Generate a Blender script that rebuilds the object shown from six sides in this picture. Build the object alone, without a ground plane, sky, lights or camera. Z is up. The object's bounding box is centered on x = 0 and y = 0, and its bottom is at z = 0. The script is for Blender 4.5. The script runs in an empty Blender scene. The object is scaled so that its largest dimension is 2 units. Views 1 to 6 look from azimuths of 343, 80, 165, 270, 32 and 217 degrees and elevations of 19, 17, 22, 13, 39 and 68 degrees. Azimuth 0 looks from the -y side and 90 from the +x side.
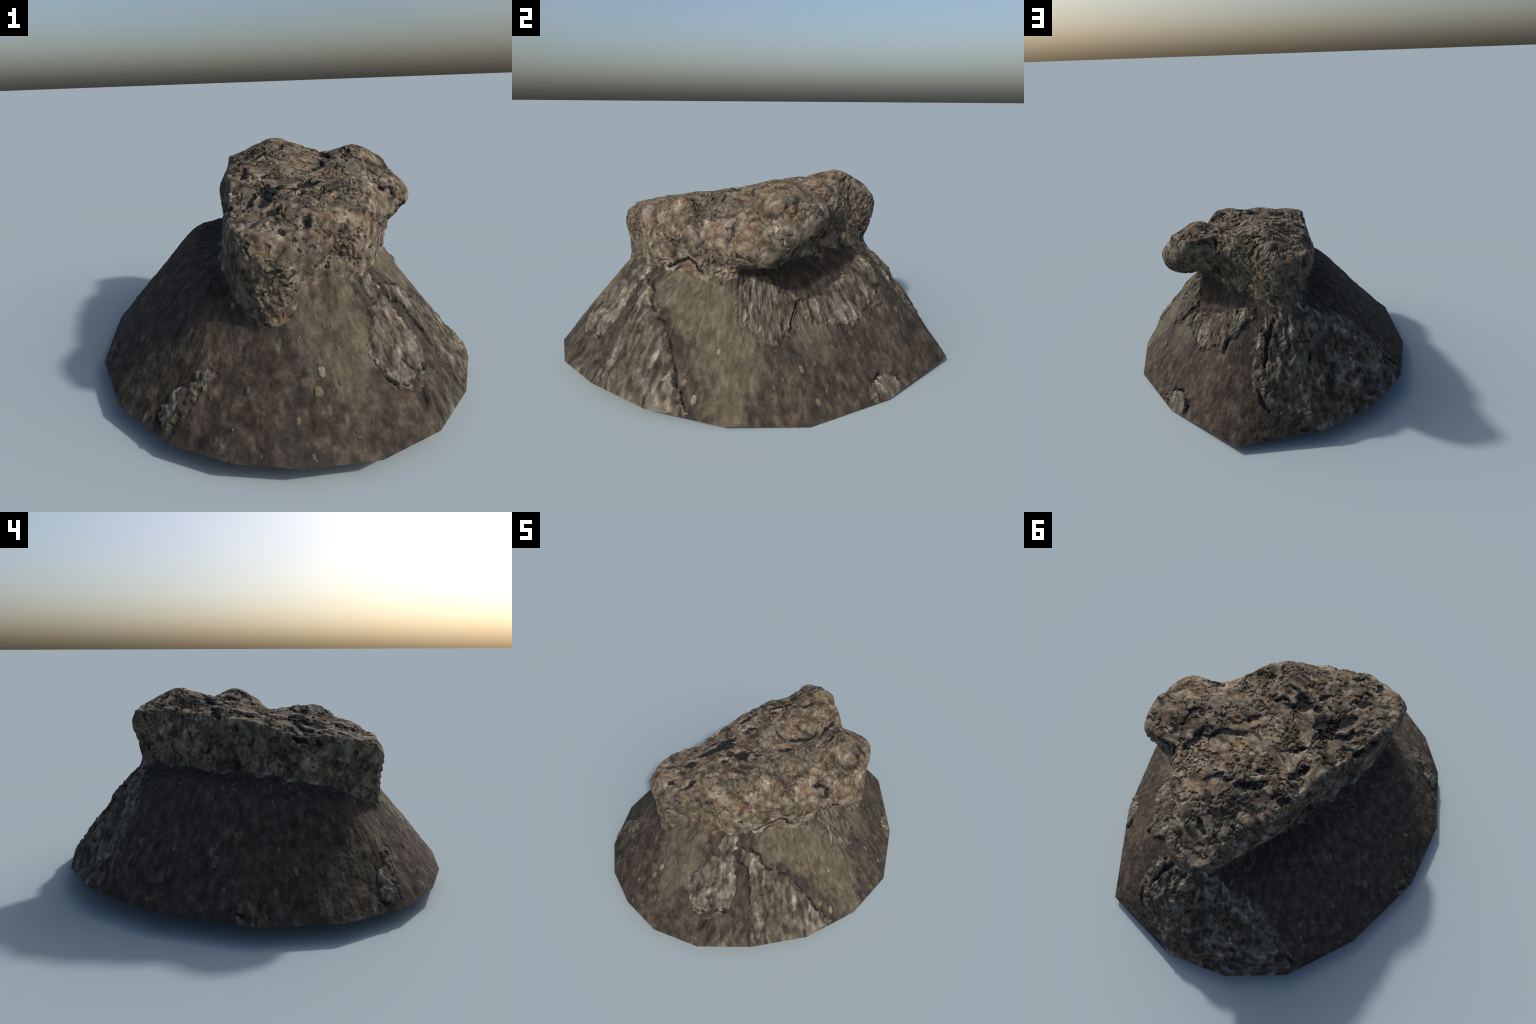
import bpy, math
import numpy as np
from mathutils import Matrix

# ------------------------------------------------------------------ outline
# The outcrop is lofted through closed rings.  Each ring is a short list of
# hand-placed points (x, y, z); angles are taken about CENTRE.
CENTRE = np.array([0.08, 0.0])

RIM = [(0.237, -0.946, 0.065), (0.475, -0.784, 0.068), (0.683, -0.546, 0.048), (0.814, -0.225, 0.014),
       (0.851, 0.121, 0.000), (0.717, 0.522, 0.008), (0.435, 0.943, 0.034), (-0.002, 0.998, 0.066),
       (-0.305, 0.914, 0.083), (-0.562, 0.727, 0.092), (-0.749, 0.397, 0.081), (-0.853, -0.035, 0.073),
       (-0.814, -0.393, 0.068), (-0.660, -0.691, 0.064), (-0.488, -0.851, 0.064), (-0.270, -0.955, 0.062),
       (-0.022, -1.000, 0.061)]

NECK = [(-0.20, -0.64, 0.45), (-0.10, -0.58, 0.53), (0.03, -0.575, 0.56), (0.08, -0.56, 0.545), (0.165, -0.51, 0.52),
        (0.25, -0.425, 0.52), (0.335, -0.335, 0.515), (0.42, -0.21, 0.495), (0.445, -0.14, 0.54), (0.395, -0.05, 0.565),
        (0.345, 0.15, 0.58), (0.28, 0.33, 0.61), (0.21, 0.45, 0.60), (0.11, 0.57, 0.585), (0.04, 0.605, 0.567),
        (-0.045, 0.515, 0.595), (-0.12, 0.35, 0.582), (-0.185, 0.21, 0.575), (-0.245, 0.06, 0.575),
        (-0.305, -0.13, 0.565), (-0.345, -0.31, 0.545), (-0.355, -0.40, 0.52), (-0.34, -0.51, 0.46),
        (-0.28, -0.625, 0.42)]

UNDER = [(-0.22, -0.642, 0.54), (-0.10, -0.595, 0.58), (0.02, -0.555, 0.61), (0.17, -0.51, 0.585), (0.26, -0.425, 0.585),
         (0.345, -0.335, 0.58), (0.425, -0.225, 0.565), (0.47, -0.15, 0.585), (0.57, -0.08, 0.612), (0.60, 0.0, 0.608),
         (0.575, 0.12, 0.66), (0.49, 0.22, 0.71), (0.36, 0.25, 0.67), (0.27, 0.34, 0.66), (0.19, 0.46, 0.66),
         (0.10, 0.60, 0.65), (0.01, 0.605, 0.65), (-0.025, 0.515, 0.66), (-0.105, 0.42, 0.65), (-0.195, 0.24, 0.64),
         (-0.225, 0.08, 0.63), (-0.28, -0.12, 0.61), (-0.335, -0.31, 0.60), (-0.352, -0.45, 0.58), (-0.345, -0.55, 0.55),
         (-0.29, -0.625, 0.53)]

LIP = [(-0.23, -0.648, 0.645), (-0.11, -0.636, 0.66), (0.02, -0.585, 0.68), (0.17, -0.515, 0.69), (0.295, -0.41, 0.70), (0.37, -0.315, 0.68),
       (0.43, -0.23, 0.655), (0.48, -0.17, 0.66), (0.58, -0.14, 0.68), (0.643, -0.035, 0.700), (0.597, 0.12, 0.745),
       (0.517, 0.268, 0.81), (0.38, 0.28, 0.77), (0.29, 0.38, 0.80), (0.19, 0.49, 0.77), (0.11, 0.62, 0.78),
       (0.01, 0.632, 0.79), (-0.065, 0.60, 0.77), (-0.125, 0.46, 0.755), (-0.20, 0.27, 0.735), (-0.235, 0.10, 0.73),
       (-0.285, -0.12, 0.70), (-0.34, -0.33, 0.70), (-0.368, -0.48, 0.69), (-0.365, -0.56, 0.68), (-0.31, -0.625, 0.66)]

SHOULDER = [(-0.223, -0.606, 0.736), (-0.09, -0.612, 0.738), (0.03, -0.52, 0.785), (0.12, -0.44, 0.815), (0.195, -0.395, 0.845), (0.25, -0.355, 0.845),
            (0.355, -0.265, 0.775), (0.44, -0.175, 0.745), (0.55, -0.09, 0.79), (0.58, 0.0, 0.812), (0.58, 0.12, 0.865),
            (0.505, 0.255, 0.868), (0.355, 0.245, 0.88), (0.285, 0.345, 0.90), (0.15, 0.445, 0.94), (0.085, 0.50, 0.91),
            (0.015, 0.606, 0.853), (-0.07, 0.575, 0.85), (-0.08, 0.46, 0.85), (-0.15, 0.27, 0.838), (-0.205, 0.10, 0.83),
            (-0.25, -0.10, 0.79), (-0.285, -0.217, 0.755), (-0.315, -0.33, 0.757), (-0.345, -0.44, 0.757),
            (-0.345, -0.53, 0.745), (-0.29, -0.59, 0.735)]

# heights on the crown of the cap
CROWN = [(0.422, -0.159, 0.763), (0.133, -0.023, 0.838), (0.311, 0.252, 0.895), (0.383, 0.085, 0.903), (0.095, -0.393, 0.822),
         (-0.139, -0.231, 0.811), (-0.215, -0.273, 0.772), (-0.098, -0.548, 0.770), (-0.203, -0.56, 0.745), (0.181, -0.07, 0.823),
         (0.143, -0.259, 0.850), (0.131, 0.335, 0.930), (0.146, 0.148, 0.880), (0.194, 0.183, 0.870), (0.26, -0.26, 0.805), (0.35, -0.19, 0.77),
         (0.17, 0.39, 0.952), (0.10, 0.44, 0.943), (0.295, 0.129, 0.866), (0.254, 0.103, 0.845), (0.46, 0.10, 0.918),
         (-0.08, 0.20, 0.875), (-0.10, 0.0, 0.845), (0.02, 0.40, 0.905), (0.0, -0.12, 0.835)]

# how far the slope swells beyond a straight line from rim to rock: (degrees about CENTRE, metres)
BELLY = [(-178, 0.045), (-160, 0.036), (-143, 0.034), (-125, -0.005), (-110, -0.005), (-98, 0.0), (-85, 0.005), (-70, 0.015),
         (-55, 0.015), (-40, 0.01), (-20, -0.02), (-6, -0.012), (8, 0.0), (35, -0.008), (52, -0.004), (64, 0.022), (76, 0.022), (87, 0.005),
         (100, 0.004), (120, 0.055), (135, 0.082), (150, 0.075)]


def polar(points):
    p = np.array(points, float)
    d = p[:, :2] - CENTRE
    a = np.arctan2(d[:, 1], d[:, 0])
    o = np.argsort(a)
    return a[o], np.hypot(d[:, 0], d[:, 1])[o], p[o, 2]


def periodic(a, v, q):
    """Periodic cubic Hermite interpolation (finite-difference slopes, limited)."""
    A = np.concatenate([a[-2:] - 2 * np.pi, a, a[:2] + 2 * np.pi])
    V = np.concatenate([v[-2:], v, v[:2]])
    h = np.diff(A)
    s = np.diff(V) / h
    m = np.zeros_like(V)
    m[1:-1] = (s[:-1] * h[1:] + s[1:] * h[:-1]) / (h[1:] + h[:-1])
    flat = s[:-1] * s[1:] <= 0
    m[1:-1][flat] *= 0.35
    i = np.clip(np.searchsorted(A, q, side="right") - 1, 0, len(A) - 2)
    t = (q - A[i]) / h[i]
    return ((2 * t**3 - 3 * t**2 + 1) * V[i] + (t**3 - 2 * t**2 + t) * h[i] * m[i]
            + (3 * t**2 - 2 * t**3) * V[i + 1] + (t**3 - t**2) * h[i] * m[i + 1])


def ring(points, q):
    a, r, z = polar(points)
    rr, zz = periodic(a, r, q), periodic(a, z, q)
    return np.stack([CENTRE[0] + rr * np.cos(q), CENTRE[1] + rr * np.sin(q), zz], 1)


def rim_ring(points, q):
    """The rim is a polygon with straight edges."""
    p = np.array(points, float)
    a = np.arctan2(p[:, 1] - CENTRE[1], p[:, 0] - CENTRE[0])
    o = np.argsort(a)
    p, a = p[o], a[o]
    p = np.vstack([p[-1], p, p[0]])
    a = np.concatenate([[a[-1] - 2 * np.pi], a, [a[0] + 2 * np.pi]])
    i = np.clip(np.searchsorted(a, q, side="right") - 1, 0, len(a) - 2)
    A, B = p[i], p[i + 1]
    dx, dy = np.cos(q), np.sin(q)
    ex, ey = B[:, 0] - A[:, 0], B[:, 1] - A[:, 1]
    ax, ay = A[:, 0] - CENTRE[0], A[:, 1] - CENTRE[1]
    t = np.clip((ay * dx - ax * dy) / (ex * dy - ey * dx), 0, 1)
    return A + t[:, None] * (B - A)


def thin_plate(points, smooth=2e-4):
    p = np.array(points, float)
    n = len(p)
    d = np.linalg.norm(p[:, None, :2] - p[None, :, :2], axis=2)
    K = np.where(d > 0, d**2 * np.log(d + 1e-12), 0) + smooth * np.eye(n)
    P = np.hstack([np.ones((n, 1)), p[:, :2]])
    M = np.block([[K, P], [P.T, np.zeros((3, 3))]])
    w = np.linalg.solve(M, np.concatenate([p[:, 2], np.zeros(3)]))

    def f(xy):
        out = np.empty(len(xy))
        for s in range(0, len(xy), 20000):
            b = xy[s:s + 20000]
            dd = np.linalg.norm(b[:, None] - p[None, :, :2], axis=2)
            out[s:s + 20000] = np.where(dd > 0, dd**2 * np.log(dd + 1e-12), 0) @ w[:n] + w[n] + b @ w[n + 1:]
        return out
    return f



N_AROUND = 1800
ROWS = [110, 90, 44, 34, 34, 44]      # rim > mid > high > neck > under > lip > shoulder
N_TOP = 150


def hermite_rows(knots, counts):
    """knots: list of (A,3) rings.  Cubic rows between them with limited slopes over chord length."""
    Y = np.stack(knots)
    h = np.maximum(np.linalg.norm(np.diff(Y, axis=0), axis=2), 1e-4)[..., None]
    s = np.diff(Y, axis=0) / h
    m = np.empty_like(Y)
    m[0], m[-1] = s[0], s[-1]
    m[1:-1] = (s[:-1] * h[1:] + s[1:] * h[:-1]) / (h[1:] + h[:-1])
    rows = []
    for k, n in enumerate(counts):
        for t in np.arange(n) / n:
            rows.append((2 * t**3 - 3 * t**2 + 1) * Y[k] + (t**3 - 2 * t**2 + t) * h[k] * m[k]
                        + (3 * t**2 - 2 * t**3) * Y[k + 1] + (t**3 - t**2) * h[k] * m[k + 1])
    return rows


def build_grid(corners=1.0):
    q = -np.pi + 2 * np.pi * np.arange(N_AROUND) / N_AROUND
    rim, neck, under, lip, shoulder = rim_ring(RIM, q) * corners + ring(RIM, q) * (1 - corners), ring(NECK, q), ring(UNDER, q), ring(LIP, q), ring(SHOULDER, q)
    out = np.column_stack([np.cos(q), np.sin(q), np.full_like(q, 1.0)]) * 0.72
    belly = periodic(np.radians([b[0] for b in BELLY]), np.array([b[1] for b in BELLY]), q)[:, None] * out
    round_rim = ring(RIM, q)
    high = neck + (0.5 * rim + 0.5 * round_rim - neck) * 0.20 + belly
    mid = neck + (0.6 * rim + 0.4 * round_rim - neck) * 0.55 + belly * 0.68
    top_z = thin_plate(np.vstack([shoulder[::13], np.array(CROWN)]))
    rows = hermite_rows([rim, mid, high, neck, under, lip, shoulder], ROWS)
    for f in np.linspace(1, 0.004, N_TOP):
        xy = CENTRE + (shoulder[:, :2] - CENTRE) * f
        z = top_z(xy)
        e = np.clip((1 - f) / 0.12, 0, 1)
        rows.append(np.column_stack([xy, shoulder[:, 2] * (1 - e) + z * e]))
    return np.stack(rows)          # (rows, around, 3)


def relax(G, row_weight, times):
    for _ in range(times):
        L = 0.25 * (np.roll(G, 1, 1) + np.roll(G, -1, 1)) - 0.5 * G
        L[1:-1] += 0.25 * (G[2:] + G[:-2]) - 0.5 * G[1:-1]
        G = G + L * row_weight[:, None, None]
    return G


def grid_normals(G):
    du = np.roll(G, -1, 1) - np.roll(G, 1, 1)
    dv = np.empty_like(G)
    dv[1:-1] = G[2:] - G[:-2]
    dv[0], dv[-1] = G[1] - G[0], G[-1] - G[-2]
    n = np.cross(du, dv)
    return n / np.maximum(np.linalg.norm(n, axis=2, keepdims=True), 1e-12)


# ------------------------------------------------------------------ noise
def _hash(i, j, k, seed):
    h = (i * 374761393 + j * 668265263 + k * 2147483647 + seed * 144665) & 0xFFFFFFFF
    h = ((h ^ (h >> 13)) * 1274126177) & 0xFFFFFFFF
    h = ((h ^ (h >> 16)) * 2246822519) & 0xFFFFFFFF
    return (h ^ (h >> 15)) & 0xFFFF


def noise(p, seed=0):
    """Smooth gradient noise, about -1..1, at points p (N,3)."""
    i = np.floor(p).astype(np.int64)
    f = p - i
    u = f * f * f * (f * (f * 6 - 15) + 10)
    total = np.zeros(len(p))
    for dx in (0, 1):
        for dy in (0, 1):
            for dz in (0, 1):
                h = _hash(i[:, 0] + dx, i[:, 1] + dy, i[:, 2] + dz, seed)
                a = h * (2 * np.pi / 65536)
                c = ((h * 40503) & 0xFFFF) / 32768.0 - 1
                r = np.sqrt(np.maximum(1 - c * c, 0))
                g = (r * np.cos(a)) * (f[:, 0] - dx) + (r * np.sin(a)) * (f[:, 1] - dy) + c * (f[:, 2] - dz)
                total += g * (u[:, 0] if dx else 1 - u[:, 0]) * (u[:, 1] if dy else 1 - u[:, 1]) * (u[:, 2] if dz else 1 - u[:, 2])
    return total * 1.5


def fbm(p, octaves, seed=0):
    out, amp, scale = np.zeros(len(p)), 1.0, 1.0
    for o in range(octaves):
        out += amp * noise(p * scale, seed + o)
        amp, scale = amp * 0.5, scale * 2.03
    return out


def smooth(x, a, b):
    t = np.clip((x - a) / (b - a), 0, 1)
    return t * t * (3 - 2 * t)


# ------------------------------------------------------------------ regions of the slope (seen from above)
STONE_REGIONS = {
    "stone_slab": [
        [(0.225, -0.531), (0.272, -0.515), (0.316, -0.505), (0.363, -0.523), (0.419, -0.481), (0.480, -0.444), (0.517, -0.444),
         (0.579, -0.430), (0.633, -0.428), (0.686, -0.396), (0.748, -0.385), (0.69, -0.56), (0.505, -0.765), (0.466, -0.731),
         (0.418, -0.713), (0.381, -0.673), (0.334, -0.615), (0.303, -0.591), (0.247, -0.585)],
        [(0.135, -0.536), (0.166, -0.509), (0.194, -0.501), (0.208, -0.566), (0.236, -0.616), (0.272, -0.652), (0.313, -0.708),
         (0.290, -0.768), (0.232, -0.803), (0.163, -0.848), (0.122, -0.840), (0.094, -0.826), (0.056, -0.798), (0.058, -0.742),
         (0.086, -0.698), (0.108, -0.660), (0.135, -0.616), (0.116, -0.556)],
        [(0.465, -0.131), (0.407, -0.038), (0.421, 0.015), (0.461, 0.071), (0.465, 0.125), (0.501, 0.142), (0.563, 0.106),
         (0.600, 0.068), (0.628, 0.025), (0.617, -0.040), (0.574, -0.078), (0.546, -0.127), (0.520, -0.153)],
        [(0.480, 0.189), (0.404, 0.319), (0.322, 0.442), (0.218, 0.519), (0.216, 0.565), (0.290, 0.576), (0.328, 0.585),
         (0.365, 0.557), (0.407, 0.575), (0.433, 0.528), (0.434, 0.496), (0.464, 0.456), (0.506, 0.430), (0.530, 0.300),
         (0.545, 0.19), (0.52, 0.16)],
        [(0.663, 0.489), (0.629, 0.535), (0.628, 0.583), (0.655, 0.625), (0.725, 0.53), (0.73, 0.430), (0.683, 0.458)],
        [(-0.668, -0.554), (-0.613, -0.568), (-0.572, -0.585), (-0.536, -0.592), (-0.490, -0.602), (-0.472, -0.621),
         (-0.501, -0.637), (-0.554, -0.632), (-0.584, -0.650), (-0.613, -0.646), (-0.642, -0.637), (-0.675, -0.655),
         (-0.695, -0.645), (-0.672, -0.600), (-0.690, -0.568)],
    ],
    "rubble_patch": [
        [(0.239, -0.96), (0.212, -0.913), (0.219, -0.843), (0.306, -0.767), (0.432, -0.731), (0.51, -0.775)],
        [(-0.785, 0.069), (-0.760, 0.009), (-0.774, -0.051), (-0.865, -0.083), (-0.845, 0.054)],
    ],
    "rock_crag": [
        [(0.281, 0.682), (0.299, 0.807), (0.244, 0.872), (0.143, 0.903), (0.070, 0.950), (0.01, 1.01), (-0.305, 0.94),
         (-0.575, 0.74), (-0.543, 0.653), (-0.470, 0.620), (-0.349, 0.587), (-0.310, 0.551), (-0.237, 0.556), (-0.145, 0.589),
         (-0.081, 0.560), (0.0, 0.59), (0.096, 0.589), (0.159, 0.586), (0.231, 0.619)],
    ],
}

# soft-edged patches of pale olive clay: (x, y, radius)
CLAY = [(0.33, -0.41, 0.085), (0.45, -0.31, 0.11), (0.56, -0.21, 0.13), (0.66, -0.14, 0.11), (0.75, -0.20, 0.085),
        (-0.10, -0.69, 0.10), (0.00, -0.72, 0.09), (-0.06, -0.79, 0.09), (0.56, 0.20, 0.09), (-0.02, -0.62, 0.08)]

# patches of warmer brown soil
WARM = [(0.42, 0.80, 0.17), (0.60, 0.62, 0.15), (0.74, 0.35, 0.13), (0.76, 0.05, 0.09), (0.66, -0.30, 0.10), (0.20, -0.90, 0.12), (-0.10, -0.88, 0.12),
        (-0.55, -0.55, 0.14), (-0.35, -0.72, 0.13), (-0.72, -0.42, 0.13), (0.45, 0.50, 0.12)]

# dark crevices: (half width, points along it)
CREVICES_ON_ROCK = [
    (0.0059, [(0.310, 0.115, 0.870), (0.302, 0.174, 0.877), (0.313, 0.247, 0.890)]),
    (0.0059, [(0.268, 0.119, 0.853), (0.246, 0.066, 0.840), (0.202, 0.038, 0.838), (0.158, 0.009, 0.840)]),
    (0.0040, [(0.204, -0.029, 0.826), (0.186, -0.071, 0.822), (0.156, -0.098, 0.826)]),
    (0.0040, [(0.140, -0.202, 0.840), (0.114, -0.224, 0.846), (0.084, -0.227, 0.846)]),
    (0.0087, [(0.051, -0.215, 0.842), (0.035, -0.285, 0.838), (0.003, -0.262, 0.835), (0.031, -0.221, 0.840)]),
    (0.0074, [(-0.030, -0.261, 0.830), (-0.047, -0.296, 0.823)]),
    (0.0099, [(-0.075, -0.194, 0.828), (-0.122, -0.244, 0.814), (-0.168, -0.310, 0.788), (-0.202, -0.360, 0.775)]),
    (0.0082, [(-0.101, -0.143, 0.826), (-0.130, -0.195, 0.816), (-0.158, -0.250, 0.800)]),
    (0.0053, [(-0.176, -0.211, 0.797), (-0.225, -0.261, 0.770), (-0.222, -0.304, 0.770)]),
    (0.0051, [(-0.052, -0.020, 0.847), (-0.086, -0.048, 0.839), (-0.099, -0.087, 0.831)]),
    (0.0048, [(-0.026, -0.329, 0.821), (-0.037, -0.361, 0.813)]),
    (0.0057, [(-0.084, -0.525, 0.776), (-0.108, -0.586, 0.744)]),
    (0.0066, [(-0.191, -0.587, 0.738), (-0.216, -0.586, 0.737)]),
    (0.0084, [(-0.163, -0.423, 0.779), (-0.209, -0.455, 0.766)]),
    (0.0046, [(0.141, 0.315, 0.923), (0.118, 0.278, 0.912), (0.098, 0.236, 0.904)]),
    (0.0076, [(0.027, 0.250, 0.903), (-0.028, 0.214, 0.890), (-0.068, 0.155, 0.875)]),
    (0.0062, [(-0.008, 0.145, 0.885), (-0.041, 0.118, 0.876)]),
    (0.0062, [(-0.131, 0.084, 0.851), (-0.150, 0.034, 0.840), (-0.164, -0.014, 0.830)]),
    (0.0049, [(-0.117, 0.193, 0.858), (-0.142, 0.164, 0.848)]),
    (0.0055, [(-0.144, 0.200, 0.842), (-0.188, 0.155, 0.827)]),
    (0.0042, [(-0.008, 0.424, 0.904), (-0.024, 0.396, 0.898), (-0.059, 0.358, 0.882)]),
    (0.0046, [(0.390, 0.097, 0.907), (0.384, 0.057, 0.893)]),
    (0.0036, [(0.458, -0.148, 0.755), (0.420, -0.166, 0.752)]),
    (0.0055, [(-0.319, -0.309, 0.737), (-0.338, -0.337, 0.710)]),
    (0.0060, [(-0.284, -0.198, 0.748), (-0.310, -0.261, 0.730)]),
    (0.0035, [(0.373, 0.245, 0.874), (0.361, 0.264, 0.844), (0.360, 0.284, 0.792)]),
    (0.0025, [(0.452, 0.262, 0.855), (0.475, 0.279, 0.810)]),
    (0.0026, [(0.184, 0.432, 0.904), (0.149, 0.461, 0.918)]),
    (0.0022, [(0.191, 0.450, 0.860), (0.167, 0.476, 0.875)]),
    (0.0056, [(0.065, 0.454, 0.931), (-0.007, 0.490, 0.891)]),
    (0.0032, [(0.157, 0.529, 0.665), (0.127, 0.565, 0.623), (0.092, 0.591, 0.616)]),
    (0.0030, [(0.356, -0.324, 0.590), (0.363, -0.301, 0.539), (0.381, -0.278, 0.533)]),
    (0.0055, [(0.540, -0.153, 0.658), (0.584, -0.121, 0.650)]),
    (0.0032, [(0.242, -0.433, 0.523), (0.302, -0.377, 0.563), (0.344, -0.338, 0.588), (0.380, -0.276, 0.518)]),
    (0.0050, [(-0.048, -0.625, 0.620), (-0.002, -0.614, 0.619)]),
]
CREVICES_ON_SLOPE = [
    (0.0030, [(0.223, -0.529, 0.465), (0.273, -0.504, 0.455), (0.323, -0.492, 0.431), (0.366, -0.514, 0.378), (0.417, -0.478, 0.356),
              (0.478, -0.440, 0.320), (0.527, -0.434, 0.272), (0.588, -0.417, 0.212), (0.650, -0.412, 0.140), (0.683, -0.392, 0.108),
              (0.736, -0.384, 0.047)]),
    (0.0026, [(0.224, -0.553, 0.452), (0.244, -0.587, 0.415), (0.298, -0.578, 0.382), (0.334, -0.610, 0.322), (0.384, -0.677, 0.224)]),
    (0.0028, [(0.115, -0.680, 0.416), (0.141, -0.732, 0.338), (0.171, -0.773, 0.274), (0.207, -0.793, 0.235), (0.237, -0.799, 0.211)]),
    (0.0028, [(0.114, -0.645, 0.453), (0.152, -0.639, 0.432), (0.172, -0.677, 0.380)]),
    (0.0029, [(0.088, -0.829, 0.248), (0.125, -0.843, 0.215), (0.183, -0.840, 0.195)]),
    (0.0025, [(0.242, -0.794, 0.213), (0.292, -0.771, 0.201)]),
    (0.0035, [(0.491, 0.144, 0.420), (0.533, 0.108, 0.365), (0.572, 0.097, 0.317), (0.595, 0.069, 0.289), (0.625, 0.034, 0.249)]),
    (0.0027, [(0.423, 0.023, 0.475), (0.475, 0.053, 0.419), (0.544, 0.079, 0.347)]),
    (0.0026, [(0.563, -0.084, 0.310), (0.600, -0.056, 0.269)]),
    (0.0032, [(0.410, 0.316, 0.497), (0.444, 0.337, 0.449), (0.468, 0.360, 0.406)]),
    (0.0037, [(0.616, 0.574, 0.088), (0.636, 0.602, 0.044)]),
    (0.0034, [(0.696, 0.437, 0.069), (0.668, 0.471, 0.092), (0.635, 0.515, 0.104)]),
    (0.0036, [(0.281, 0.570, 0.490), (0.327, 0.581, 0.443), (0.366, 0.561, 0.417), (0.407, 0.577, 0.352), (0.428, 0.539, 0.354)]),
    (0.0065, [(0.133, 0.616, 0.518), (0.174, 0.659, 0.458), (0.200, 0.700, 0.396), (0.225, 0.748, 0.324)]),
    (0.0053, [(0.033, 0.695, 0.467), (-0.027, 0.703, 0.445)]),
    (0.0060, [(0.277, 0.796, 0.245), (0.273, 0.851, 0.183), (0.239, 0.889, 0.148)]),
    (0.0053, [(0.108, 0.973, 0.073), (0.070, 0.978, 0.075)]),
    (0.0050, [(-0.035, 0.739, 0.396), (0.006, 0.796, 0.331)]),
    (0.0049, [(-0.205, 0.712, 0.335), (-0.245, 0.743, 0.288)]),
    (0.0050, [(-0.381, 0.586, 0.310), (-0.442, 0.579, 0.273)]),
    (0.0052, [(-0.510, 0.653, 0.175), (-0.564, 0.670, 0.118)]),
    (0.0037, [(-0.694, -0.553, 0.107), (-0.685, -0.601, 0.090)]),
    (0.0060, [(-0.294, -0.612, 0.446), (-0.275, -0.635, 0.420)]),
    (0.0048, [(-0.800, 0.055, 0.107), (-0.818, 0.028, 0.095)]),
]

# stones half sunk in the slope: (x, y, half width, material)
PEBBLES = [(-0.141, -0.780, 0.0150, "pale"), (-0.171, -0.819, 0.0170, "tan"), (0.715, -0.342, 0.0150, "pale"), (0.659, -0.378, 0.0120, "pink"),
           (-0.683, -0.195, 0.0130, "tan"), (-0.640, 0.151, 0.0220, "grey"), (-0.366, -0.489, 0.0078, "pale"), (-0.390, -0.729, 0.0079, "grey"),
           (0.775, 0.174, 0.0130, "tan"), (0.667, 0.184, 0.0110, "grey"), (0.696, 0.117, 0.0120, "tan"), (0.512, 0.403, 0.0110, "grey"),
           (-0.653, 0.391, 0.0130, "grey"), (-0.260, -0.856, 0.0095, "tan"), (-0.238, -0.937, 0.0095, "grey"), (0.069, -0.791, 0.0121, "pale"),
           (0.222, 0.858, 0.0150, "pale"), (0.396, 0.662, 0.0095, "pink"), (0.735, -0.010, 0.0090, "grey"), (-0.090, -0.823, 0.0085, "grey"),
           (0.524, -0.341, 0.0100, "pink"), (0.617, -0.227, 0.0100, "pale"), (-0.087, -0.682, 0.0100, "grey")]


def polygon_distance(xy, polygon):
    """Signed distance in plan, positive inside."""
    P = np.array(polygon, float)
    Q = np.roll(P, -1, 0)
    best, inside = np.full(len(xy), 1e9), np.zeros(len(xy), bool)
    for a, b in zip(P, Q):
        e, w = b - a, xy - a
        t = np.clip((w @ e) / (e @ e), 0, 1)
        best = np.minimum(best, np.linalg.norm(w - t[:, None] * e, axis=1))
        cross = ((a[1] > xy[:, 1]) != (b[1] > xy[:, 1]))
        with np.errstate(divide="ignore", invalid="ignore"):
            inside ^= cross & (xy[:, 0] < (b[0] - a[0]) * (xy[:, 1] - a[1]) / (b[1] - a[1] + 1e-15) + a[0])
    return np.where(inside, best, -best)


def line_depth(p, crevices, widen=1.0, near=0.06):
    """1 in the middle of a crevice, 0 at its edge, negative outside."""
    out = np.full(len(p), -9.0)
    for half, points in crevices:
        pts = np.array(points)
        lo, hi = pts.min(0) - near, pts.max(0) + near
        i = np.nonzero(np.all((p > lo) & (p < hi), axis=1))[0]
        if not len(i):
            continue
        q = p[i]
        d = np.full(len(i), 99.0)
        for n_seg, (a, b) in enumerate(zip(pts[:-1], pts[1:])):
            e, w = b - a, q - a
            t = np.clip((w @ e) / (e @ e), 0, 1)
            k = len(pts) - 1
            along = (n_seg + t) / k
            width = half * widen * (0.35 + 0.65 * np.sqrt(np.clip(4 * along * (1 - along), 0, 1)))
            d = np.minimum(d, np.linalg.norm(w - t[:, None] * e, axis=1) / width)
        out[i] = np.maximum(out[i], 1 - d)
    return out


# ------------------------------------------------------------------ surface
G = build_grid()
H = build_grid(corners=0.0)                 # same surface without rim corners: gives smooth shading
weights = np.full(G.shape[0], 0.9)
weights[:3] = 0
G, H = relax(G, weights, 30), relax(H, weights, 30)
soft = 0.9 * np.exp(-((np.arange(G.shape[0]) - sum(ROWS[:3])) / 16.0) ** 2)       # round off the foot of the rock
G, H = relax(G, soft, 70), relax(H, soft, 70)
R, A = G.shape[:2]
ROW_NECK = sum(ROWS[:3])
base = G.reshape(-1, 3)
row = np.repeat(np.arange(R), A)
on_rock = row >= ROW_NECK

d = base[:, :2] - CENTRE
rho = np.hypot(d[:, 0], d[:, 1])
flow = np.column_stack([d / np.maximum(rho, 1e-6)[:, None] * 0.6, rho * 0.5])       # stretched down the slope

warp = np.column_stack([fbm(base * 28, 3, s) for s in (11, 21, 31)])
wxy = base[:, :2] + warp[:, :2] * 0.018

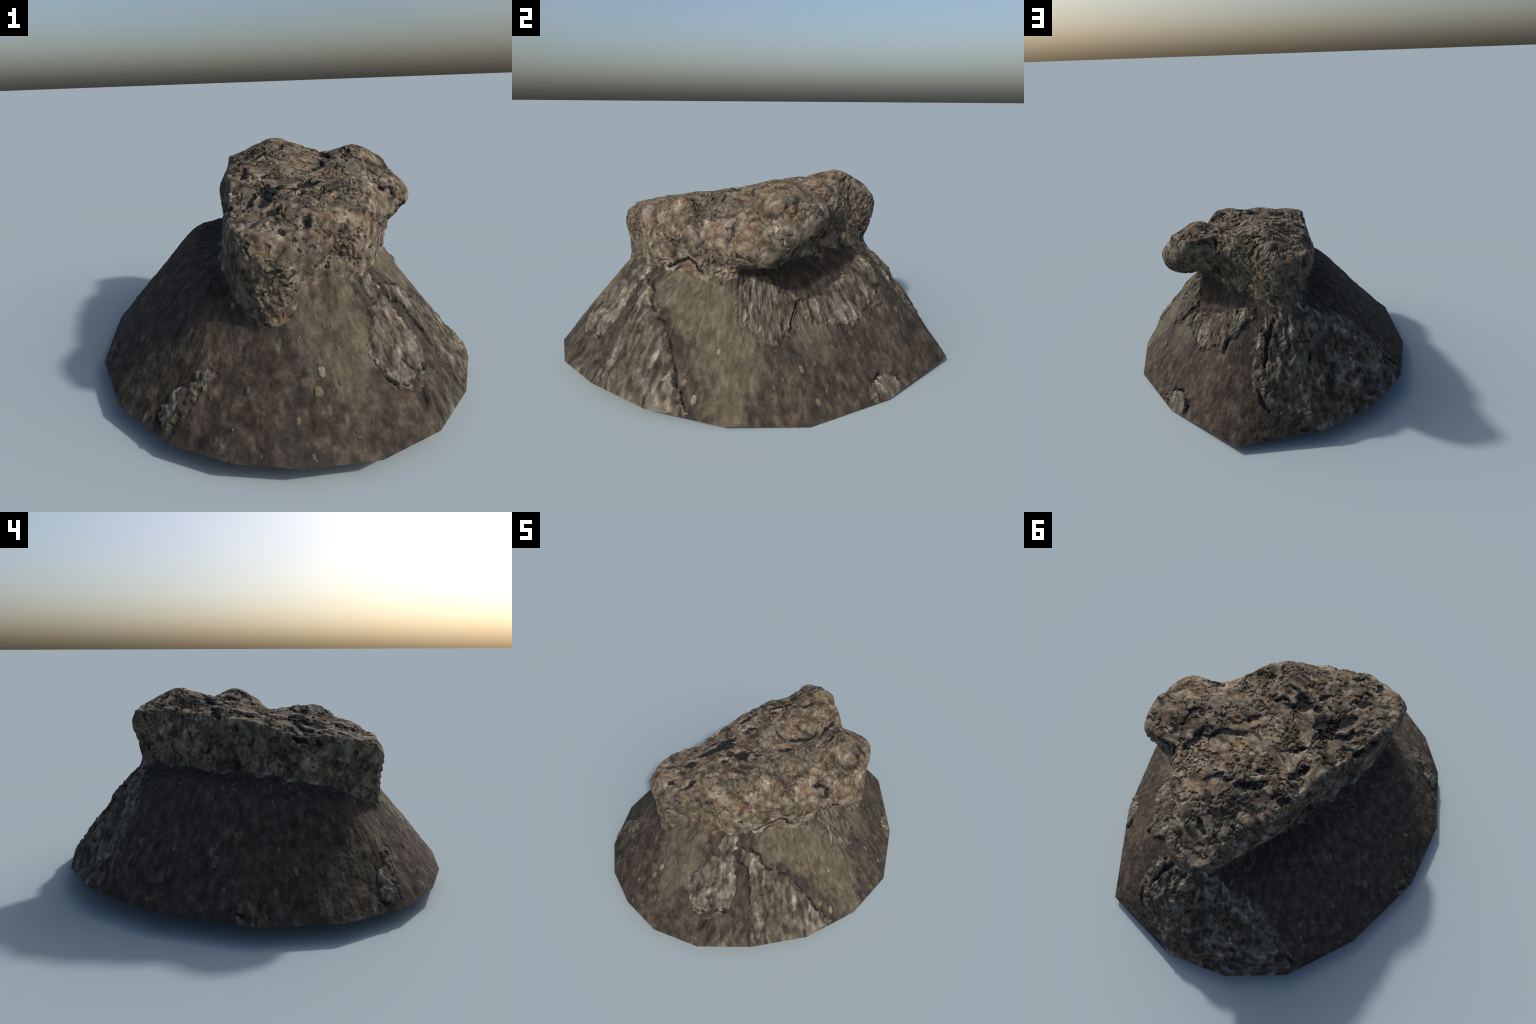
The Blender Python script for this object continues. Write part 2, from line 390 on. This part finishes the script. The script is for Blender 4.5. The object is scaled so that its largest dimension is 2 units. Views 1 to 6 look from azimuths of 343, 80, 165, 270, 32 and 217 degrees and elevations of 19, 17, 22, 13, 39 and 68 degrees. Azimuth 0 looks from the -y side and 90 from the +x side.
label = np.zeros(len(base), int)                     # 0 soil, 1 rock cap, then one per region
names, distances = ["soil_slope", "rock_cap"], [None, None]
for kind, polygons in STONE_REGIONS.items():
    for polygon in polygons:
        names.append(kind)
        distances.append(np.where(on_rock, -1.0, polygon_distance(wxy, polygon)))

relief = np.zeros(len(base))
lumps = fbm(base * 6.5, 4, 1)
pits = np.abs(noise(base * np.array([7, 7, 6]) + warp * 0.35, 5))
fine = fbm(base * 55, 2, 7)
runs = fbm(flow * 34, 3, 3)
rock_amount = smooth(row, ROW_NECK - 6, ROW_NECK + 14)
relief += rock_amount * (0.012 * lumps - 0.010 * (1 - smooth(pits, 0, 0.22)) + 0.0010 * fine + 0.0035)
relief += (1 - rock_amount) * (0.0035 * lumps + 0.0028 * runs + 0.0012 * fine)
for name, dist in zip(names, distances):
    if dist is None:
        continue
    inner = smooth(dist, -0.004, 0.012)
    if name == "rock_crag":
        relief += smooth(dist, -0.01, 0.04) * (0.010 * runs + 0.008 * lumps - 0.009 * (1 - smooth(pits, 0, 0.25)) + 0.003)
    elif name == "stone_slab":
        relief += inner * (0.010 + 0.006 * runs + 0.005 * lumps + 0.003 * fine) - 0.004 * np.exp(-((dist + 0.006) / 0.006) ** 2)
    else:
        relief += inner * (0.003 + 0.010 * runs)
jitter = warp * 0.008
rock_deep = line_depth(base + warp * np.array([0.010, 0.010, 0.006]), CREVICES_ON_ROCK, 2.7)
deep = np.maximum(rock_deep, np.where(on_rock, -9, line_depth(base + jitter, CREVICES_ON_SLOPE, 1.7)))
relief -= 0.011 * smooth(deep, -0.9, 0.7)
relief *= smooth(row, 0, 9)

N_true, N_round = grid_normals(G), grid_normals(H)
pos = base + N_true.reshape(-1, 3) * relief[:, None]
shade = grid_normals((H.reshape(-1, 3) + N_round.reshape(-1, 3) * relief[:, None]).reshape(R, A, 3)).reshape(-1, 3)
shade[-A:] = (0, 0, 1)
pos[:, 2] = np.maximum(pos[:, 2], 0.0)

# faces
idx = np.arange(R * A).reshape(R, A)
quads = np.stack([idx[:-1], np.roll(idx[:-1], -1, 1), np.roll(idx[1:], -1, 1), idx[1:]], -1).reshape(-1, 4)
face_row = np.repeat(np.arange(R - 1), A)
foot = ROW_NECK - 7 + 13 * fbm(base * 11, 4, 77)
face_label = np.where(face_row >= np.minimum(foot, ROW_NECK)[quads].mean(1), 1, 0)
for i, dist in enumerate(distances):
    if dist is not None:
        face_label[(dist[quads].mean(1) > 0) & (face_row < ROW_NECK)] = i
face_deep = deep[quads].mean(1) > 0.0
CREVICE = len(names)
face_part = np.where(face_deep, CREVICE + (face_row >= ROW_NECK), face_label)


# ------------------------------------------------------------------ materials
def new_material(name, roughness=0.95):
    m = bpy.data.materials.new(name)
    m.use_nodes = True
    t = m.node_tree
    bsdf = t.nodes["Principled BSDF"]
    bsdf.inputs["Roughness"].default_value = roughness
    bsdf.inputs["Specular IOR Level"].default_value = 0.2
    return m, t, bsdf


def node(t, kind, **values):
    n = t.nodes.new(kind)
    for k, v in values.items():
        if k.startswith("_"):
            setattr(n, k[1:], v)
        else:
            n.inputs[k.replace("_", " ")].default_value = v
    return n


def object_coords(t):
    return node(t, "ShaderNodeTexCoord").outputs["Object"]


def flow_coords(t, stretch=0.85):
    """Object coordinates bent into (direction from the rock, distance from it): texture runs down the slope."""
    sub = node(t, "ShaderNodeVectorMath", _operation="SUBTRACT")
    t.links.new(object_coords(t), sub.inputs[0])
    sub.inputs[1].default_value = (CENTRE[0], CENTRE[1], 0)
    flat = node(t, "ShaderNodeVectorMath", _operation="MULTIPLY")
    t.links.new(sub.outputs[0], flat.inputs[0])
    flat.inputs[1].default_value = (1, 1, 0)
    length = node(t, "ShaderNodeVectorMath", _operation="LENGTH")
    t.links.new(flat.outputs[0], length.inputs[0])
    unit = node(t, "ShaderNodeVectorMath", _operation="NORMALIZE")
    t.links.new(flat.outputs[0], unit.inputs[0])
    scaled = node(t, "ShaderNodeVectorMath", _operation="SCALE")
    t.links.new(unit.outputs[0], scaled.inputs[0])
    scaled.inputs["Scale"].default_value = 0.6
    k = node(t, "ShaderNodeMath", _operation="MULTIPLY")
    t.links.new(length.outputs["Value"], k.inputs[0])
    k.inputs[1].default_value = stretch
    z = node(t, "ShaderNodeCombineXYZ")
    t.links.new(k.outputs[0], z.inputs["Z"])
    add = node(t, "ShaderNodeVectorMath", _operation="ADD")
    t.links.new(scaled.outputs[0], add.inputs[0])
    t.links.new(z.outputs[0], add.inputs[1])
    return add.outputs[0]


def mapped(t, coords, scale=(1, 1, 1), turn=0.0, shift=(0, 0, 0)):
    m = node(t, "ShaderNodeMapping")
    t.links.new(coords, m.inputs["Vector"])
    m.inputs["Scale"].default_value = scale
    m.inputs["Rotation"].default_value = (0, 0, turn)
    m.inputs["Location"].default_value = shift
    return m.outputs[0]


def noise_tex(t, coords, scale, detail=3.0, rough=0.5, distortion=0.0):
    n = node(t, "ShaderNodeTexNoise", Scale=scale, Detail=detail, Roughness=rough, Distortion=distortion)
    t.links.new(coords, n.inputs["Vector"])
    return n.outputs["Fac"]


def ramp(t, value, stops):
    r = node(t, "ShaderNodeValToRGB")
    t.links.new(value, r.inputs["Fac"])
    e = r.color_ramp.elements
    while len(e) < len(stops):
        e.new(0.5)
    for s, (p, c) in zip(e, stops):
        s.position = p
        s.color = (*c, 1) if isinstance(c, tuple) else (c, c, c, 1)
    return r.outputs["Color"]


def mix(t, fac, a, b, mode="MIX"):
    m = node(t, "ShaderNodeMix", _data_type="RGBA", _blend_type=mode)
    for value, socket in ((fac, m.inputs[0]), (a, m.inputs[6]), (b, m.inputs[7])):
        if hasattr(value, "links"):
            t.links.new(value, socket)
        elif isinstance(value, tuple):
            socket.default_value = (*value, 1)
        else:
            socket.default_value = value
    return m.outputs[2]


def math_node(t, op, a, b=0.0):
    m = node(t, "ShaderNodeMath", _operation=op)
    for i, v in enumerate((a, b)):
        if hasattr(v, "links"):
            t.links.new(v, m.inputs[i])
        else:
            m.inputs[i].default_value = v
    return m.outputs[0]


def speckle(t, colour, coords, scale, strength, detail=3.0):
    """Multiply a colour by 1 +- noise."""
    n = noise_tex(t, coords, scale, detail, 0.6)
    k = math_node(t, "MAXIMUM", math_node(t, "ADD", math_node(t, "MULTIPLY", math_node(t, "SUBTRACT", n, 0.5), strength), 1.0), 0.22)
    v = node(t, "ShaderNodeVectorMath", _operation="SCALE")
    t.links.new(colour, v.inputs[0])
    t.links.new(k, v.inputs["Scale"])
    return v.outputs[0]


def near_circles(t, o, circles, edge):
    """1 inside any of the circles (seen from above), with a ragged soft edge."""
    mask = None
    for x, y, r in circles:
        sub = node(t, "ShaderNodeVectorMath", _operation="SUBTRACT")
        t.links.new(o, sub.inputs[0])
        sub.inputs[1].default_value = (x, y, 0)
        flat = node(t, "ShaderNodeVectorMath", _operation="MULTIPLY")
        t.links.new(sub.outputs[0], flat.inputs[0])
        flat.inputs[1].default_value = (1 / r, 1 / r, 0)
        ln = node(t, "ShaderNodeVectorMath", _operation="LENGTH")
        t.links.new(flat.outputs[0], ln.inputs[0])
        mask = ln.outputs["Value"] if mask is None else math_node(t, "MINIMUM", mask, ln.outputs["Value"])
    mask = math_node(t, "ADD", mask, math_node(t, "MULTIPLY", math_node(t, "SUBTRACT", edge, 0.5), 1.6))
    return ramp(t, math_node(t, "MULTIPLY", mask, 0.5), [(0.38, 1.0), (0.60, 0.0)])


def bump(t, bsdf, height, strength, distance):
    b = node(t, "ShaderNodeBump", Strength=strength, Distance=distance)
    t.links.new(height, b.inputs["Height"])
    t.links.new(b.outputs[0], bsdf.inputs["Normal"])


def rock_material():
    m, t, bsdf = new_material("weathered_rock")
    o = object_coords(t)
    blotch = noise_tex(t, o, 14, 5, 0.64, 0.6)
    c = ramp(t, blotch, [(0.34, (0.026, 0.021, 0.015)), (0.43, (0.064, 0.051, 0.036)), (0.52, (0.108, 0.087, 0.062)),
                         (0.61, (0.165, 0.138, 0.105)), (0.70, (0.25, 0.215, 0.168))])
    rust = noise_tex(t, mapped(t, o, shift=(3, 1, 7)), 11, 5, 0.62)
    c = mix(t, ramp(t, rust, [(0.54, 0.0), (0.68, 0.65)]), c, (0.165, 0.100, 0.055))
    grey = noise_tex(t, mapped(t, o, shift=(9, 4, 2)), 11, 3, 0.55)
    c = mix(t, ramp(t, grey, [(0.50, 0.0), (0.66, 0.5)]), c, (0.098, 0.090, 0.075))
    c = speckle(t, c, mapped(t, o, (1, 1, 0.7)), 36, 2.9)
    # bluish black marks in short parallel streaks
    streak = noise_tex(t, mapped(t, o, (8, 26, 20), math.radians(-37)), 1.0, 2, 0.5, 0.5)
    c = mix(t, ramp(t, streak, [(0.62, 0.0), (0.68, 0.9)]), c, (0.014, 0.014, 0.016))
    holes = noise_tex(t, mapped(t, o, shift=(5, 5, 5)), 27, 4, 0.6)
    c = mix(t, ramp(t, holes, [(0.60, 0.0), (0.72, 0.8)]), c, (0.022, 0.017, 0.012))
    t.links.new(c, bsdf.inputs["Base Color"])
    bump(t, bsdf, noise_tex(t, o, 45, 4, 0.6), 0.35, 0.006)
    return m


def soil_material():
    m, t, bsdf = new_material("dark_soil")
    o, f = object_coords(t), flow_coords(t)
    grain = noise_tex(t, f, 30, 5, 0.64)
    dark = ramp(t, grain, [(0.34, (0.021, 0.0175, 0.0145)), (0.50, (0.036, 0.030, 0.025)), (0.62, (0.054, 0.045, 0.036)), (0.72, (0.095, 0.08, 0.06))])
    edge = noise_tex(t, o, 13, 4, 0.65)
    brown = ramp(t, grain, [(0.36, (0.027, 0.021, 0.016)), (0.52, (0.050, 0.040, 0.030)), (0.66, (0.090, 0.072, 0.052))])
    c = mix(t, near_circles(t, o, WARM, edge), dark, brown)
    # olive clay
    clay = ramp(t, noise_tex(t, f, 26, 4, 0.6), [(0.28, (0.048, 0.041, 0.028)), (0.50, (0.077, 0.0665, 0.047)), (0.72, (0.110, 0.096, 0.070))])
    c = mix(t, near_circles(t, o, CLAY, edge), c, clay)
    c = speckle(t, c, f, 46, 1.7)
    # pale grit
    v = node(t, "ShaderNodeTexVoronoi", Scale=34)
    t.links.new(mapped(t, flow_coords(t, 0.5)), v.inputs["Vector"])
    near = ramp(t, v.outputs["Distance"], [(0.10, 1.0), (0.26, 0.0)])
    some = node(t, "ShaderNodeSeparateColor")
    t.links.new(v.outputs["Color"], some.inputs[0])
    pick = math_node(t, "GREATER_THAN", some.outputs[0], 0.80)
    c = mix(t, math_node(t, "MULTIPLY", math_node(t, "MULTIPLY", near, pick), 0.75), c, (0.135, 0.112, 0.082))
    t.links.new(c, bsdf.inputs["Base Color"])
    bump(t, bsdf, noise_tex(t, f, 90, 4, 0.65), 0.4, 0.004)
    return m


def slab_material(name, tone, shift, stretch):
    m, t, bsdf = new_material(name)
    f = mapped(t, flow_coords(t, stretch), shift=shift)
    base = noise_tex(t, f, 25, 4, 0.6, 0.3)
    k = lambda *c: tuple(x * tone for x in c)
    c = ramp(t, base, [(0.34, k(0.022, 0.018, 0.014)), (0.42, k(0.056, 0.047, 0.036)), (0.51, k(0.095, 0.084, 0.066)),
                       (0.60, k(0.142, 0.128, 0.105)), (0.70, k(0.235, 0.215, 0.175))])
    green = noise_tex(t, mapped(t, f, shift=(4, 2, 8)), 22, 3, 0.5)
    c = mix(t, ramp(t, green, [(0.55, 0.0), (0.70, 0.6)]), c, k(0.125, 0.128, 0.108))
    rust = noise_tex(t, mapped(t, f, shift=(1, 7, 3)), 32, 2, 0.5)
    c = mix(t, ramp(t, rust, [(0.60, 0.0), (0.72, 0.6)]), c, k(0.17, 0.105, 0.058))
    stain = noise_tex(t, mapped(t, f, shift=(8, 1, 5)), 11, 4, 0.62)
    c = mix(t, ramp(t, stain, [(0.46, 0.0), (0.62, 0.75)]), c, k(0.050, 0.040, 0.030))
    c = speckle(t, c, f, 50, 2.5)
    gap = noise_tex(t, mapped(t, f, (1, 1, 0.6), shift=(6, 6, 1)), 38, 2, 0.5)
    c = mix(t, ramp(t, gap, [(0.62, 0.0), (0.70, 0.8)]), c, k(0.026, 0.021, 0.016))
    t.links.new(c, bsdf.inputs["Base Color"])
    bump(t, bsdf, noise_tex(t, f, 80, 4, 0.6), 0.5, 0.005)
    return m


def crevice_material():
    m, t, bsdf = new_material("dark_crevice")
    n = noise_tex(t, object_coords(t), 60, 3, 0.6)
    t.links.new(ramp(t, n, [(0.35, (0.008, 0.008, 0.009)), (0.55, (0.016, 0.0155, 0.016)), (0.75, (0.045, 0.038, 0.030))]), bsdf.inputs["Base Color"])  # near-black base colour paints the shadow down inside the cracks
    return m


def pebble_material(name, low, high):
    m, t, bsdf = new_material(name, 0.85)
    n = noise_tex(t, object_coords(t), 3.0, 3, 0.55)
    t.links.new(ramp(t, n, [(0.3, low), (0.7, high)]), bsdf.inputs["Base Color"])
    return m


def gravel_material():
    m, t, bsdf = new_material("mixed_gravel", 0.9)
    n = noise_tex(t, object_coords(t), 9, 2, 0.5)
    t.links.new(ramp(t, n, [(0.32, (0.05, 0.043, 0.035)), (0.5, (0.085, 0.072, 0.055)), (0.66, (0.13, 0.115, 0.09))]), bsdf.inputs["Base Color"])
    return m


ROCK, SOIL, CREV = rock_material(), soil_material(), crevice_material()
SLAB = slab_material("pale_slab", 0.95, (0, 0, 0), 0.7)
CRAG = slab_material("grey_crag", 0.98, (5, 2, 1), 0.9)
RUBBLE = slab_material("brown_rubble", 0.72, (2, 6, 4), 0.45)
STONES = {"pale": pebble_material("pale_stone", (0.10, 0.088, 0.069), (0.22, 0.195, 0.155)),
          "tan": pebble_material("tan_stone", (0.07, 0.052, 0.033), (0.16, 0.12, 0.076)),
          "grey": pebble_material("grey_stone", (0.040, 0.036, 0.030), (0.10, 0.092, 0.078)),
          "pink": pebble_material("pink_stone", (0.09, 0.066, 0.052), (0.16, 0.12, 0.096))}
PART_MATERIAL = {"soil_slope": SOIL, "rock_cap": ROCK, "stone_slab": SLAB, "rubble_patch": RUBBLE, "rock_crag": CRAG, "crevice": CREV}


# ------------------------------------------------------------------ objects
def mesh_from(name, verts, faces, normals=None, material=None):
    me = bpy.data.meshes.new(name)
    n = faces.shape[1]
    me.vertices.add(len(verts))
    me.vertices.foreach_set("co", np.ascontiguousarray(verts, np.float32).ravel())
    me.loops.add(faces.size)
    me.loops.foreach_set("vertex_index", np.ascontiguousarray(faces, np.int32).ravel())
    me.polygons.add(len(faces))
    me.polygons.foreach_set("loop_start", np.arange(0, faces.size, n, dtype=np.int32))
    me.polygons.foreach_set("use_smooth", np.ones(len(faces), bool))
    me.update(calc_edges=True)
    if normals is not None:
        me.normals_split_custom_set_from_vertices(normals.tolist())
    if material:
        me.materials.append(material)
    return me


def add_object(name, data, parent):
    ob = bpy.data.objects.new(name, data)
    bpy.context.scene.collection.objects.link(ob)
    ob.parent = parent
    return ob


outcrop = add_object("rock_outcrop", None, None)
outcrop["label"] = "weathered brown rock outcrop on a steep earth mound"
outcrop["category"] = "rock"

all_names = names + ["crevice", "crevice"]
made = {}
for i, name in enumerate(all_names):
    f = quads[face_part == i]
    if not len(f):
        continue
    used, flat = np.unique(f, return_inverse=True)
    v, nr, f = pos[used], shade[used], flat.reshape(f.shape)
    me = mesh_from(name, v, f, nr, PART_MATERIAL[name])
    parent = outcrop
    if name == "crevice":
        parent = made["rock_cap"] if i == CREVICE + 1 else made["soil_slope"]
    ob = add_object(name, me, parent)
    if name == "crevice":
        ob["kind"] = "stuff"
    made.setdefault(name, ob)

# underside lip: the rim turned inwards
rim_row = pos[:A]
inward = np.column_stack([CENTRE - rim_row[:, :2], np.zeros(A)])
inward /= np.linalg.norm(inward, axis=1)[:, None]
lip_rows = np.vstack([rim_row, rim_row + inward * 0.02 + (0, 0, 0.001), rim_row + inward * 0.07 + (0, 0, 0.05)])
k = np.arange(A)
lip_faces = np.vstack([np.column_stack([a + k, a + A + k, a + A + (k + 1) % A, a + (k + 1) % A]) for a in (0, A)])
add_object("rim_underside", mesh_from("rim_underside", lip_rows, lip_faces, None, SOIL), outcrop)


# stones sunk into the slope
def unit_pebble(seed, cuts=24):
    u, v = np.meshgrid(np.linspace(0, 2 * np.pi, cuts, endpoint=False), np.linspace(0.02, np.pi - 0.02, cuts // 2 + 1))
    p = np.stack([np.cos(u) * np.sin(v), np.sin(u) * np.sin(v), np.cos(v)], -1).reshape(-1, 3)
    p = np.sign(p) * np.abs(p) ** 0.9 * (1 + 0.22 * fbm(p * 1.3, 3, seed))[:, None]
    i = np.arange(p.shape[0]).reshape(cuts // 2 + 1, cuts)
    f = np.stack([i[:-1], i[1:], np.roll(i[1:], -1, 1), np.roll(i[:-1], -1, 1)], -1).reshape(-1, 4)
    return p, f


slope_rows = slice(4 * A, (ROW_NECK - 12) * A)
slope_pos, slope_nrm = pos[slope_rows], shade[slope_rows]


def seat(x, y):
    i = np.argmin((slope_pos[:, 0] - x) ** 2 + (slope_pos[:, 1] - y) ** 2)
    n = N_round.reshape(-1, 3)[slope_rows][i]
    down = np.array([x - CENTRE[0], y - CENTRE[1], 0.0])
    down -= n * (down @ n)
    down /= np.linalg.norm(down)
    return slope_pos[i], n, down, np.cross(n, down)


rng = np.random.default_rng(42)
shapes = [unit_pebble(70 + s) for s in range(5)]
pebble_meshes = {}
for n_p, (x, y, half, kind) in enumerate(PEBBLES):
    key = (n_p % 5, kind)
    if key not in pebble_meshes:
        pebble_meshes[key] = mesh_from("pebble", *shapes[n_p % 5], None, STONES[kind])
    p, n, down, side = seat(x, y)
    ob = add_object("pebble", pebble_meshes[key], outcrop)
    turn = rng.uniform(-0.35, 0.35)
    a, b = down * math.cos(turn) + side * math.sin(turn), side * math.cos(turn) - down * math.sin(turn)
    sa, sb, sn = half * rng.uniform(1.1, 1.6), half * rng.uniform(0.7, 0.95), half * 0.42
    M = np.eye(4)
    M[:3, 0], M[:3, 1], M[:3, 2], M[:3, 3] = a * sa, b * sb, n * sn, p - n * sn * 0.25
    ob.matrix_basis = Matrix(M.tolist())

grit_v, grit_f, count = [], [], 0
while count < 260:
    i = rng.integers(0, len(slope_pos))
    if rng.random() > 0.75:
        continue
    x, y, _ = slope_pos[i]
    p, n, down, side = seat(x, y)
    v, f = shapes[count % 5]
    h = rng.uniform(0.0016, 0.0042)
    v = (v[:, :1] * h * rng.uniform(1.2, 2.2)) * down + v[:, 1:2] * h * side + v[:, 2:] * h * 0.7 * n + p
    grit_f.append(f + count * len(v))
    grit_v.append(v)
    count += 1
gravel = add_object("gravel", mesh_from("gravel", np.vstack(grit_v), np.vstack(grit_f), None, gravel_material()), made["soil_slope"])
gravel["kind"] = "stuff"
print("parts", len(bpy.data.objects), "quads", len(quads))
